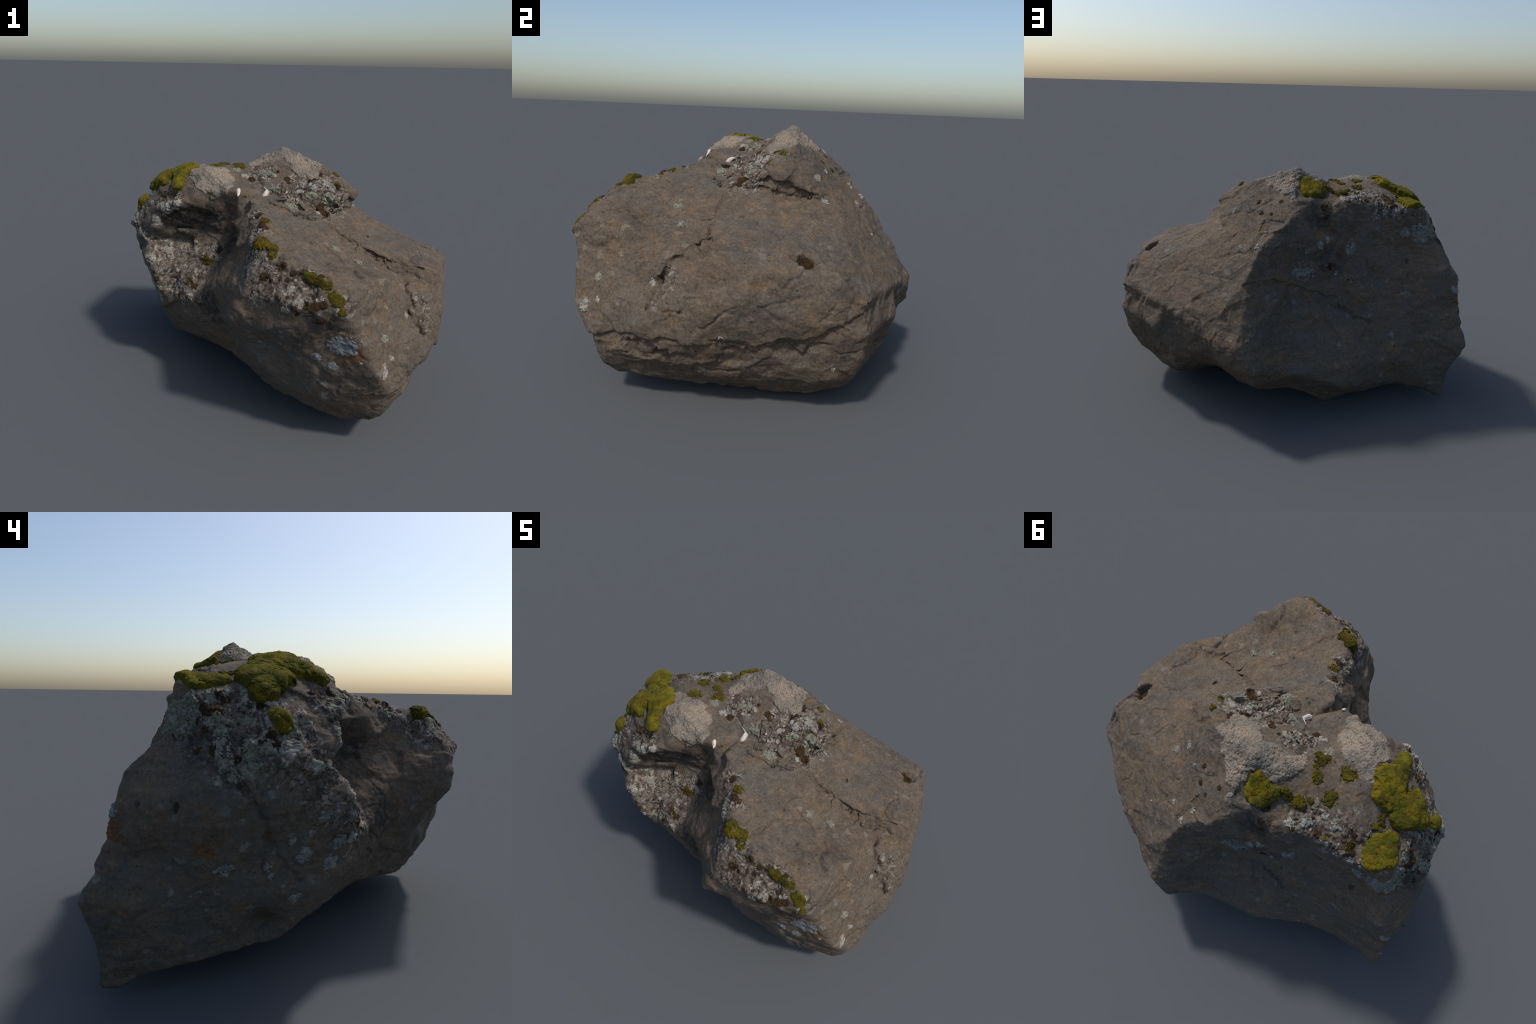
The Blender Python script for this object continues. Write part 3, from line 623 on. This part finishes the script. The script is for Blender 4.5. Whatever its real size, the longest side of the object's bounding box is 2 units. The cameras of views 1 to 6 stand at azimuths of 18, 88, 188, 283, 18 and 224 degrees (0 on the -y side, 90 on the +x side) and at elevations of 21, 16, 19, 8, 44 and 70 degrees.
# ------------------------------------------------------------------ materials
class Nodes:
    def __init__(self, name):
        self.material = bpy.data.materials.new(name)
        self.material.use_nodes = True
        self.tree = self.material.node_tree
        self.bsdf = self.tree.nodes["Principled BSDF"]
        self.bsdf.inputs["Roughness"].default_value = 0.92
        self.bsdf.inputs["Specular IOR Level"].default_value = 0.25
        self.place = self.add("ShaderNodeTexCoord").outputs["Object"]

    def add(self, kind, **inputs):
        node = self.tree.nodes.new(kind)
        for key, value in inputs.items():
            self.put(node.inputs[key.replace("_", " ")], value)
        return node

    def put(self, socket, value):
        if isinstance(value, bpy.types.NodeSocket):
            self.tree.links.new(value, socket)
        else:
            socket.default_value = value

    def noise(self, scale, detail=4, rough=0.55, stretch=None, distortion=0.0):
        place = self.place
        if stretch:
            m = self.add("ShaderNodeMapping", Vector=place)
            m.inputs["Rotation"].default_value = (0.35, 0.2, 0.5)
            m.inputs["Scale"].default_value = stretch
            place = m.outputs[0]
        return self.add("ShaderNodeTexNoise", Vector=place, Scale=scale, Detail=detail, Roughness=rough, Distortion=distortion).outputs["Fac"]

    def range(self, x, a, b, low=0.0, high=1.0):
        n = self.tree.nodes.new("ShaderNodeMapRange")
        n.interpolation_type = "SMOOTHSTEP"
        for key, v in zip(("Value", "From Min", "From Max", "To Min", "To Max"), (x, a, b, low, high)):
            self.put(n.inputs[key], v)
        return n.outputs[0]

    def math(self, op, a, b=0.5):
        n = self.tree.nodes.new("ShaderNodeMath")
        n.operation = op
        self.put(n.inputs[0], a)
        self.put(n.inputs[1], b)
        return n.outputs[0]

    def mix(self, fac, a, b, blend="MIX"):
        n = self.tree.nodes.new("ShaderNodeMix")
        n.data_type, n.blend_type = "RGBA", blend
        self.put(n.inputs["Factor"], fac)
        for s, v in ((n.inputs[6], a), (n.inputs[7], b)):
            self.put(s, v if isinstance(v, bpy.types.NodeSocket) else (*v, 1))
        return n.outputs[2]

    def grey(self, x):
        n = self.add("ShaderNodeCombineColor")
        for k in range(3):
            self.put(n.inputs[k], x)
        return n.outputs[0]

    def spots(self, scale, size, share, warp=0.35, shift=0.0, soft=0.06):
        """Round blotches: cells of a Voronoi pattern, of which only a share is filled."""
        w = self.add("ShaderNodeTexNoise", Vector=self.place, Scale=scale * 1.7, Detail=3)
        v = self.add("ShaderNodeVectorMath")
        v.operation = "MULTIPLY_ADD"
        self.put(v.inputs[0], w.outputs["Color"])
        v.inputs[1].default_value = (warp / scale,) * 3
        self.put(v.inputs[2], self.place)
        m = self.add("ShaderNodeMapping", Vector=v.outputs[0])
        m.inputs["Location"].default_value = (shift, shift * 1.7, shift * 0.6)
        cell = self.add("ShaderNodeTexVoronoi", Vector=m.outputs[0], Scale=scale)
        sep = self.add("ShaderNodeSeparateColor", Color=cell.outputs["Color"])
        on = self.math("LESS_THAN", sep.outputs[0], share)
        r = self.range(sep.outputs[1], 0, 1, size * 0.55, size * 1.2)
        near = self.range(self.math("SUBTRACT", r, cell.outputs["Distance"]), -soft, soft)
        return self.math("MULTIPLY", near, on)

    def balls(self, zones, fray=0.35, soft=0.35):
        """Mask made of balls with frayed borders."""
        fray_noise = self.range(self.noise(9, 6, 0.65), 0.25, 0.75, -fray, fray)
        total = None
        for c, r in zones:
            d = self.add("ShaderNodeVectorMath")
            d.operation = "DISTANCE"
            self.put(d.inputs[0], self.place)
            d.inputs[1].default_value = c
            x = self.math("DIVIDE", d.outputs["Value"], r)
            total = x if total is None else self.math("MINIMUM", total, x)
        return self.range(self.math("ADD", total, fray_noise), 1.0 + soft, 1.0 - soft)

    def finish(self, colour, height=None, strength=0.5, distance=0.004):
        self.put(self.bsdf.inputs["Base Color"], colour)
        if height is not None:
            bump = self.add("ShaderNodeBump", Height=height, Strength=strength, Distance=distance)
            self.put(self.bsdf.inputs["Normal"], bump.outputs[0])
        return self.material


def stone_material():
    n = Nodes("weathered_stone")
    brown, grey = (0.116, 0.087, 0.062), (0.099, 0.083, 0.066)
    col = n.mix(n.range(n.noise(3.2, 6, 0.6), 0.40, 0.62), brown, grey)
    col = n.mix(n.range(n.noise(11, 9, 0.68, distortion=0.6), 0.51, 0.68, 0, 0.65), col, (0.155, 0.098, 0.050))
    col = n.mix(n.range(n.noise(6, 9, 0.7), 0.55, 0.72, 0, 0.65), col, (0.062, 0.055, 0.048))
    col = n.mix(n.range(n.noise(14, 8, 0.65, distortion=0.4), 0.56, 0.74, 0, 0.6), col, (0.150, 0.128, 0.104))
    streak = n.range(n.noise(16, 8, 0.65, stretch=(0.55, 1.0, 3.0)), 0.30, 0.72, 0.80, 1.20)
    grain = n.range(n.noise(85, 6, 0.7), 0.28, 0.72, 0.66, 1.32)
    col = n.mix(1.0, col, n.grey(n.math("MULTIPLY", streak, grain)), "MULTIPLY")
    col = n.mix(n.math("MULTIPLY", n.spots(20, 0.34, 0.07, 0.8), n.range(n.noise(60, 4), 0.35, 0.6, 0.25, 0.8)), col, (0.175, 0.150, 0.118))
    col = n.mix(n.math("MULTIPLY", n.spots(60, 0.26, 0.08, shift=3.1), 0.8), col, (0.030, 0.022, 0.017))
    col = n.mix(n.math("MULTIPLY", n.spots(46, 0.24, 0.05, shift=7.7), 0.4), col, (0.18, 0.085, 0.038))
    # hairline fractures
    warp = n.add("ShaderNodeVectorMath")
    warp.operation = "MULTIPLY_ADD"
    n.put(warp.inputs[0], n.add("ShaderNodeTexNoise", Vector=n.place, Scale=9.0, Detail=5.0).outputs["Color"])
    warp.inputs[1].default_value = (0.16, 0.16, 0.10)
    n.put(warp.inputs[2], n.place)
    for scale, shift, strength in ((5.5, 0.0, 0.50), (13.0, 2.7, 0.35)):
        moved = n.add("ShaderNodeMapping", Vector=warp.outputs[0])
        moved.inputs["Location"].default_value = (shift, shift, 0)
        moved.inputs["Scale"].default_value = (1.0, 1.0, 1.7)
        vein = n.tree.nodes.new("ShaderNodeTexVoronoi")
        vein.feature = "DISTANCE_TO_EDGE"
        n.put(vein.inputs["Vector"], moved.outputs[0])
        vein.inputs["Scale"].default_value = scale
        line = n.range(vein.outputs["Distance"], 0.030, 0.004)
        col = n.mix(n.math("MULTIPLY", line, n.range(n.noise(4.5 + shift, 4), 0.53, 0.64, 0, strength)), col, (0.030, 0.024, 0.019))
    # lichen-grown zones: pinkish crust with dark brown tufts and white rosettes
    zone_mask = n.balls([(c, r * 0.95) for c, r in CRUMBLY] + [((0.20, -0.04, 1.07), 0.17), ((0.30, -0.04, 1.05), 0.13), ((-0.08, 0.0, 1.16), 0.08)], 0.45, 0.25)
    crust = n.mix(n.range(n.noise(22, 7, 0.7), 0.40, 0.62), (0.155, 0.124, 0.099), (0.072, 0.053, 0.039))
    crust = n.mix(1.0, crust, n.grey(n.range(n.noise(110, 6, 0.75), 0.28, 0.72, 0.5, 1.4)), "MULTIPLY")
    crust = n.mix(n.range(n.noise(30, 8, 0.75, distortion=1.0), 0.520, 0.575), crust, (0.026, 0.017, 0.013))
    crust = n.mix(n.spots(52, 0.42, 0.30, 0.8, 4.3), crust, (0.030, 0.017, 0.012))
    pale = n.math("MULTIPLY", n.range(n.noise(34, 8, 0.75, distortion=0.8), 0.53, 0.58), n.range(n.noise(7, 4), 0.40, 0.54))
    crust = n.mix(pale, crust, (0.290, 0.262, 0.218))
    crust = n.mix(n.spots(64, 0.38, 0.22, 0.8, 6.2), crust, (0.27, 0.245, 0.21))
    pit = n.balls([((0.850, -0.375, 0.640), 0.060), ((0.885, -0.430, 0.565), 0.050), ((0.55, -0.86, 0.80), 0.05)], 0.35, 0.25)
    zone_mask = n.math("MAXIMUM", zone_mask, n.math("MULTIPLY", pit, 0.75))
    col = n.mix(n.math("MULTIPLY", zone_mask, 0.92), col, crust)
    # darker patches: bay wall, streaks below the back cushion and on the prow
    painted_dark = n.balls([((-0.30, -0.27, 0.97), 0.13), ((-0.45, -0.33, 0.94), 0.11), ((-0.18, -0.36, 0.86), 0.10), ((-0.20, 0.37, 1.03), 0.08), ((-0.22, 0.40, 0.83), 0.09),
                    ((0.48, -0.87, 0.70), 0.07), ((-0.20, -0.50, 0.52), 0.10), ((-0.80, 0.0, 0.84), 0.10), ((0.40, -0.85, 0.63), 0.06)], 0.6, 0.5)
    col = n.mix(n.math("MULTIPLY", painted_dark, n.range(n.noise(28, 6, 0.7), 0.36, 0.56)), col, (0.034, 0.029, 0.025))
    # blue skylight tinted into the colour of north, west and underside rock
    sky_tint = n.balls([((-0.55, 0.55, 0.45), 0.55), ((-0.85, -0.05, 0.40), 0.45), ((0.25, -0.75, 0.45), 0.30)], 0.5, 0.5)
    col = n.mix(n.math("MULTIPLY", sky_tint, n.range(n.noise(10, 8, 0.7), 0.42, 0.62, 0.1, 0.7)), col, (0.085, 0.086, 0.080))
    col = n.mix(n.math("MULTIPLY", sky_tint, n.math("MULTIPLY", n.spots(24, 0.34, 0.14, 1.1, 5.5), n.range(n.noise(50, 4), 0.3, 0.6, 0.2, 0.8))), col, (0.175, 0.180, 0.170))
    rust = n.balls([((0.60, -0.83, 0.575), 0.05)], 0.4, 0.4)
    col = n.mix(n.math("MULTIPLY", rust, 0.6), col, (0.16, 0.065, 0.02))
    height = n.math("ADD", n.noise(45, 8, 0.7), n.math("MULTIPLY", n.noise(150, 5, 0.7), 0.5))
    height = n.math("ADD", height, n.math("MULTIPLY", n.noise(22, 8, 0.65, stretch=(0.5, 1.0, 3.0)), 0.4))
    return n.finish(col, height, 0.75, 0.006)


def crust_material():
    n = Nodes("pale_crust_lichen")
    col = n.mix(n.range(n.noise(9, 6, 0.6), 0.38, 0.62), (0.262, 0.210, 0.160), (0.158, 0.140, 0.114))
    col = n.mix(n.range(n.noise(34, 6, 0.7), 0.52, 0.68, 0, 0.7), col, (0.095, 0.086, 0.075))
    col = n.mix(1.0, col, n.grey(n.range(n.noise(140, 5, 0.75), 0.3, 0.7, 0.6, 1.35)), "MULTIPLY")
    return n.finish(col, n.math("ADD", n.noise(70, 6, 0.75), n.noise(180, 4, 0.7)), 0.8, 0.004)


def moss_material(name, light, green, brown, share):
    n = Nodes(name)
    col = n.mix(n.range(n.noise(14, 5, 0.6), 0.36, 0.62), light, green)
    col = n.mix(n.range(n.noise(24, 7, 0.7), 0.66 - share, 0.78 - share, 0, 0.85), col, brown)
    col = n.mix(1.0, col, n.grey(n.range(n.noise(170, 5, 0.75), 0.3, 0.7, 0.55, 1.4)), "MULTIPLY")
    n.bsdf.inputs["Sheen Weight"].default_value = 0.25
    n.bsdf.inputs["Sheen Tint"].default_value = (0.5, 0.5, 0.1, 1)
    n.bsdf.inputs["Specular IOR Level"].default_value = 0.1
    return n.finish(col, n.math("ADD", n.noise(120, 5, 0.7), n.noise(260, 4, 0.7)), 1.0, 0.007)


def dark_moss_material():
    n = Nodes("dry_brown_moss")
    col = n.mix(n.range(n.noise(30, 5, 0.6), 0.42, 0.62), (0.030, 0.017, 0.011), (0.062, 0.032, 0.006))
    col = n.mix(1.0, col, n.grey(n.range(n.noise(200, 4, 0.7), 0.3, 0.7, 0.6, 1.35)), "MULTIPLY")
    return n.finish(col, n.noise(160, 5, 0.7), 1.0, 0.006)


def lichen_material(name, light, dark):
    n = Nodes(name)
    col = n.mix(n.range(n.noise(45, 6, 0.65), 0.40, 0.60), light, dark)
    col = n.mix(1.0, col, n.grey(n.range(n.noise(170, 5, 0.75), 0.3, 0.7, 0.68, 1.3)), "MULTIPLY")
    return n.finish(col, n.noise(140, 6, 0.7), 0.8, 0.005)


def quartz_material():
    n = Nodes("white_quartz")
    n.bsdf.inputs["Roughness"].default_value = 0.5
    return n.finish(n.mix(n.range(n.noise(40, 5), 0.4, 0.65), (0.62, 0.54, 0.48), (0.40, 0.33, 0.29)), n.noise(60, 5), 0.4, 0.004)


# ------------------------------------------------------------------ build
boulder = bpy.data.objects.new("boulder", None)
boulder["label"] = "brown weathered boulder with moss cushions and pale lichen crusts"
boulder["category"] = "rock"
bpy.context.scene.collection.objects.link(boulder)

mesh, p = boulder_mesh()
p = add_relief(mesh, p)
skin = Skin(mesh, p)
mesh.polygons.foreach_set("use_smooth", np.ones(len(mesh.polygons), dtype=bool))
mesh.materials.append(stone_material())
body = bpy.data.objects.new("rock_body", mesh)
body.parent = boulder
bpy.context.scene.collection.objects.link(body)

crust, dark = crust_material(), dark_moss_material()
moss = moss_material("cushion_moss", (0.190, 0.138, 0.006), (0.080, 0.080, 0.008), (0.080, 0.048, 0.007), 0.17)
olive = moss_material("sparse_moss", (0.150, 0.105, 0.004), (0.062, 0.056, 0.006), (0.040, 0.023, 0.007), 0.22)
KINDS = {
    "white": lichen_material("white_lichen", (0.330, 0.305, 0.260), (0.190, 0.178, 0.150)),
    "green": lichen_material("grey_green_lichen", (0.225, 0.222, 0.170), (0.150, 0.146, 0.112)),
    "grey": lichen_material("blue_grey_lichen", (0.230, 0.235, 0.220), (0.140, 0.142, 0.132)),
    "slate": lichen_material("slate_lichen", (0.195, 0.200, 0.200), (0.125, 0.130, 0.130)),
    "tan": lichen_material("tan_lichen", (0.215, 0.165, 0.105), (0.150, 0.120, 0.085)),
    "rust": lichen_material("orange_lichen", (0.170, 0.080, 0.026), (0.095, 0.060, 0.040)),
}
skin.patch("pale_crust", SUMMIT_CRUST, 0.007, crust, 501, 0.28, 0.34, "plate", 1)
skin.patch("pale_crust", BAY_CRUST, 0.008, crust, 502, 0.28, 0.34, "plate", 1)
for k, (lobes, height) in enumerate(CUSHIONS):
    thin = height < 0.02
    skin.patch("moss_cushion", lobes, height, olive if thin else moss, 600 + k, 0.6 if thin else 0.20, 0.25 if thin else 0.045, "dome", 1, 0.06)
rng = np.random.default_rng(77)
for k, (c, r) in enumerate(TUFTS):
    skin.patch("moss_tuft", [(c, r), (np.array(c) + rng.normal(0, 0.35 * r, 3), 0.8 * r)], 0.16 * r + 0.003, olive, 700 + k, 0.8, 0.4, "dome", 1, 0.3)
for k, (c, r) in enumerate(DARK_MOSS):
    skin.patch("dark_moss", [(c, r), (np.array(c) + rng.normal(0, 0.5 * r, 3), 0.7 * r)], 0.16 * r + 0.002, dark, 800 + k, 0.8, 0.4, "dome", 1, 0.3)
skin.patch("dark_moss", [((0.848, 0.192, 0.722), 0.050)], 0.004, dark, 880, 0.3, 0.5, "dome", 1, 0.3)
for k, (c, r, kind) in enumerate(LICHENS):
    flat = kind in ("rust", "tan", "slate")
    skin.patch("lichen_patch", [(c, r)], 0.0025 if flat else 0.10 * r + 0.0025, KINDS[kind], 900 + k, 0.75, 0.8, "plate", 1, 0.3)

# small growth strewn over the crumbly zones, too many to place one by one
crumb = zone(skin.p, CRUMBLY, 0.3)
spots = rng.choice(np.where(crumb > 0.5)[0], 120, replace=False)
for k, i in enumerate(spots):
    kind = rng.choice(["dark", "white", "green", "grey"], p=[0.42, 0.22, 0.22, 0.14])
    c, r = skin.p[i], rng.uniform(0.008, 0.021)
    lobes = [(c, r), (c + rng.normal(0, 0.6 * r, 3), 0.75 * r)]
    if kind == "dark":
        skin.patch("dark_moss", lobes, 0.12 * r + 0.0015, dark, 1100 + k, 0.9, 0.4, "dome", 1, 0.3)
    else:
        skin.patch("lichen_patch", lobes, 0.08 * r + 0.002, KINDS[kind], 1100 + k, 0.9, 0.8, "plate", 1, 0.3)


def chip(name, centre, size, seed, material):
    """A loose angular stone lying on the rock."""
    bm = bmesh.new()
    rng = np.random.default_rng(seed)
    for v in rng.normal(size=(14, 3)):
        v = v / np.linalg.norm(v) * (0.75 + 0.25 * rng.random())
        bm.verts.new(v * np.array(size))
    hull = bmesh.ops.convex_hull(bm, input=bm.verts)
    bmesh.ops.delete(bm, geom=list({g for g in hull["geom_interior"] + hull["geom_unused"] if isinstance(g, bmesh.types.BMVert)}), context="VERTS")
    bmesh.ops.bevel(bm, geom=bm.edges[:], offset=min(size) * 0.12, segments=2, affect="EDGES")
    me = bpy.data.meshes.new(name)
    bm.to_mesh(me)
    bm.free()
    me.materials.append(material)
    ob = bpy.data.objects.new(name, me)
    i = skin.nearest(centre)
    ob.location = skin.p[i] + skin.n[i] * size[2] * 0.2
    ob.rotation_mode = "QUATERNION"
    ob.rotation_quaternion = (Vector(skin.n[i]) + Vector(rng.normal(0, 0.15, 3))).to_track_quat("Z", "Y") @ Quaternion((0, 0, 1), rng.random() * 6.3)
    ob.parent = boulder
    bpy.context.scene.collection.objects.link(ob)


quartz = quartz_material()
chip("quartz_chip", (-0.013, -0.165, 1.073), (0.036, 0.027, 0.018), 3, quartz)
chip("quartz_chip", (-0.119, -0.299, 1.108), (0.034, 0.014, 0.012), 5, quartz)
chip("quartz_chip", (0.093, -0.099, 1.077), (0.011, 0.008, 0.006), 8, quartz)


SLABS = [((0.020, -0.106, 1.100), (0.048, 0.028, 0.011), "green"), ((0.085, -0.190, 1.050), (0.045, 0.034, 0.010), "stone"), ((0.300, -0.030, 1.065), (0.045, 0.032, 0.010), "green"),
         ((0.250, -0.110, 1.015), (0.030, 0.022, 0.010), "stone"), ((0.190, -0.150, 1.020), (0.034, 0.024, 0.010), "stone"), ((0.240, -0.040, 1.065), (0.030, 0.022, 0.009), "green"), ((0.150, -0.050, 1.085), (0.030, 0.020, 0.010), "crust"),
         ((0.120, -0.130, 1.055), (0.024, 0.018, 0.010), "crust"), ((0.330, 0.020, 1.085), (0.030, 0.020, 0.010), "crust"), ((0.215, -0.190, 0.995), (0.034, 0.020, 0.009), "stone"), ((0.280, -0.140, 0.985), (0.022, 0.016, 0.009), "crust"),
         ((0.060, -0.050, 1.115), (0.024, 0.016, 0.008), "stone"), ((-0.070, -0.020, 1.165), (0.030, 0.020, 0.009), "green"), ((-0.110, -0.070, 1.150), (0.022, 0.016, 0.009), "crust"), ((0.200, 0.010, 1.110), (0.020, 0.016, 0.008), "crust"), ((0.350, -0.030, 1.045), (0.024, 0.018, 0.009), "stone")]
SLAB_LOOK = {"green": KINDS["green"], "stone": mesh.materials[0], "crust": KINDS["white"]}
for k, (c, size, look) in enumerate(SLABS):
    chip("rubble_slab", c, size, 40 + k, SLAB_LOOK[look])
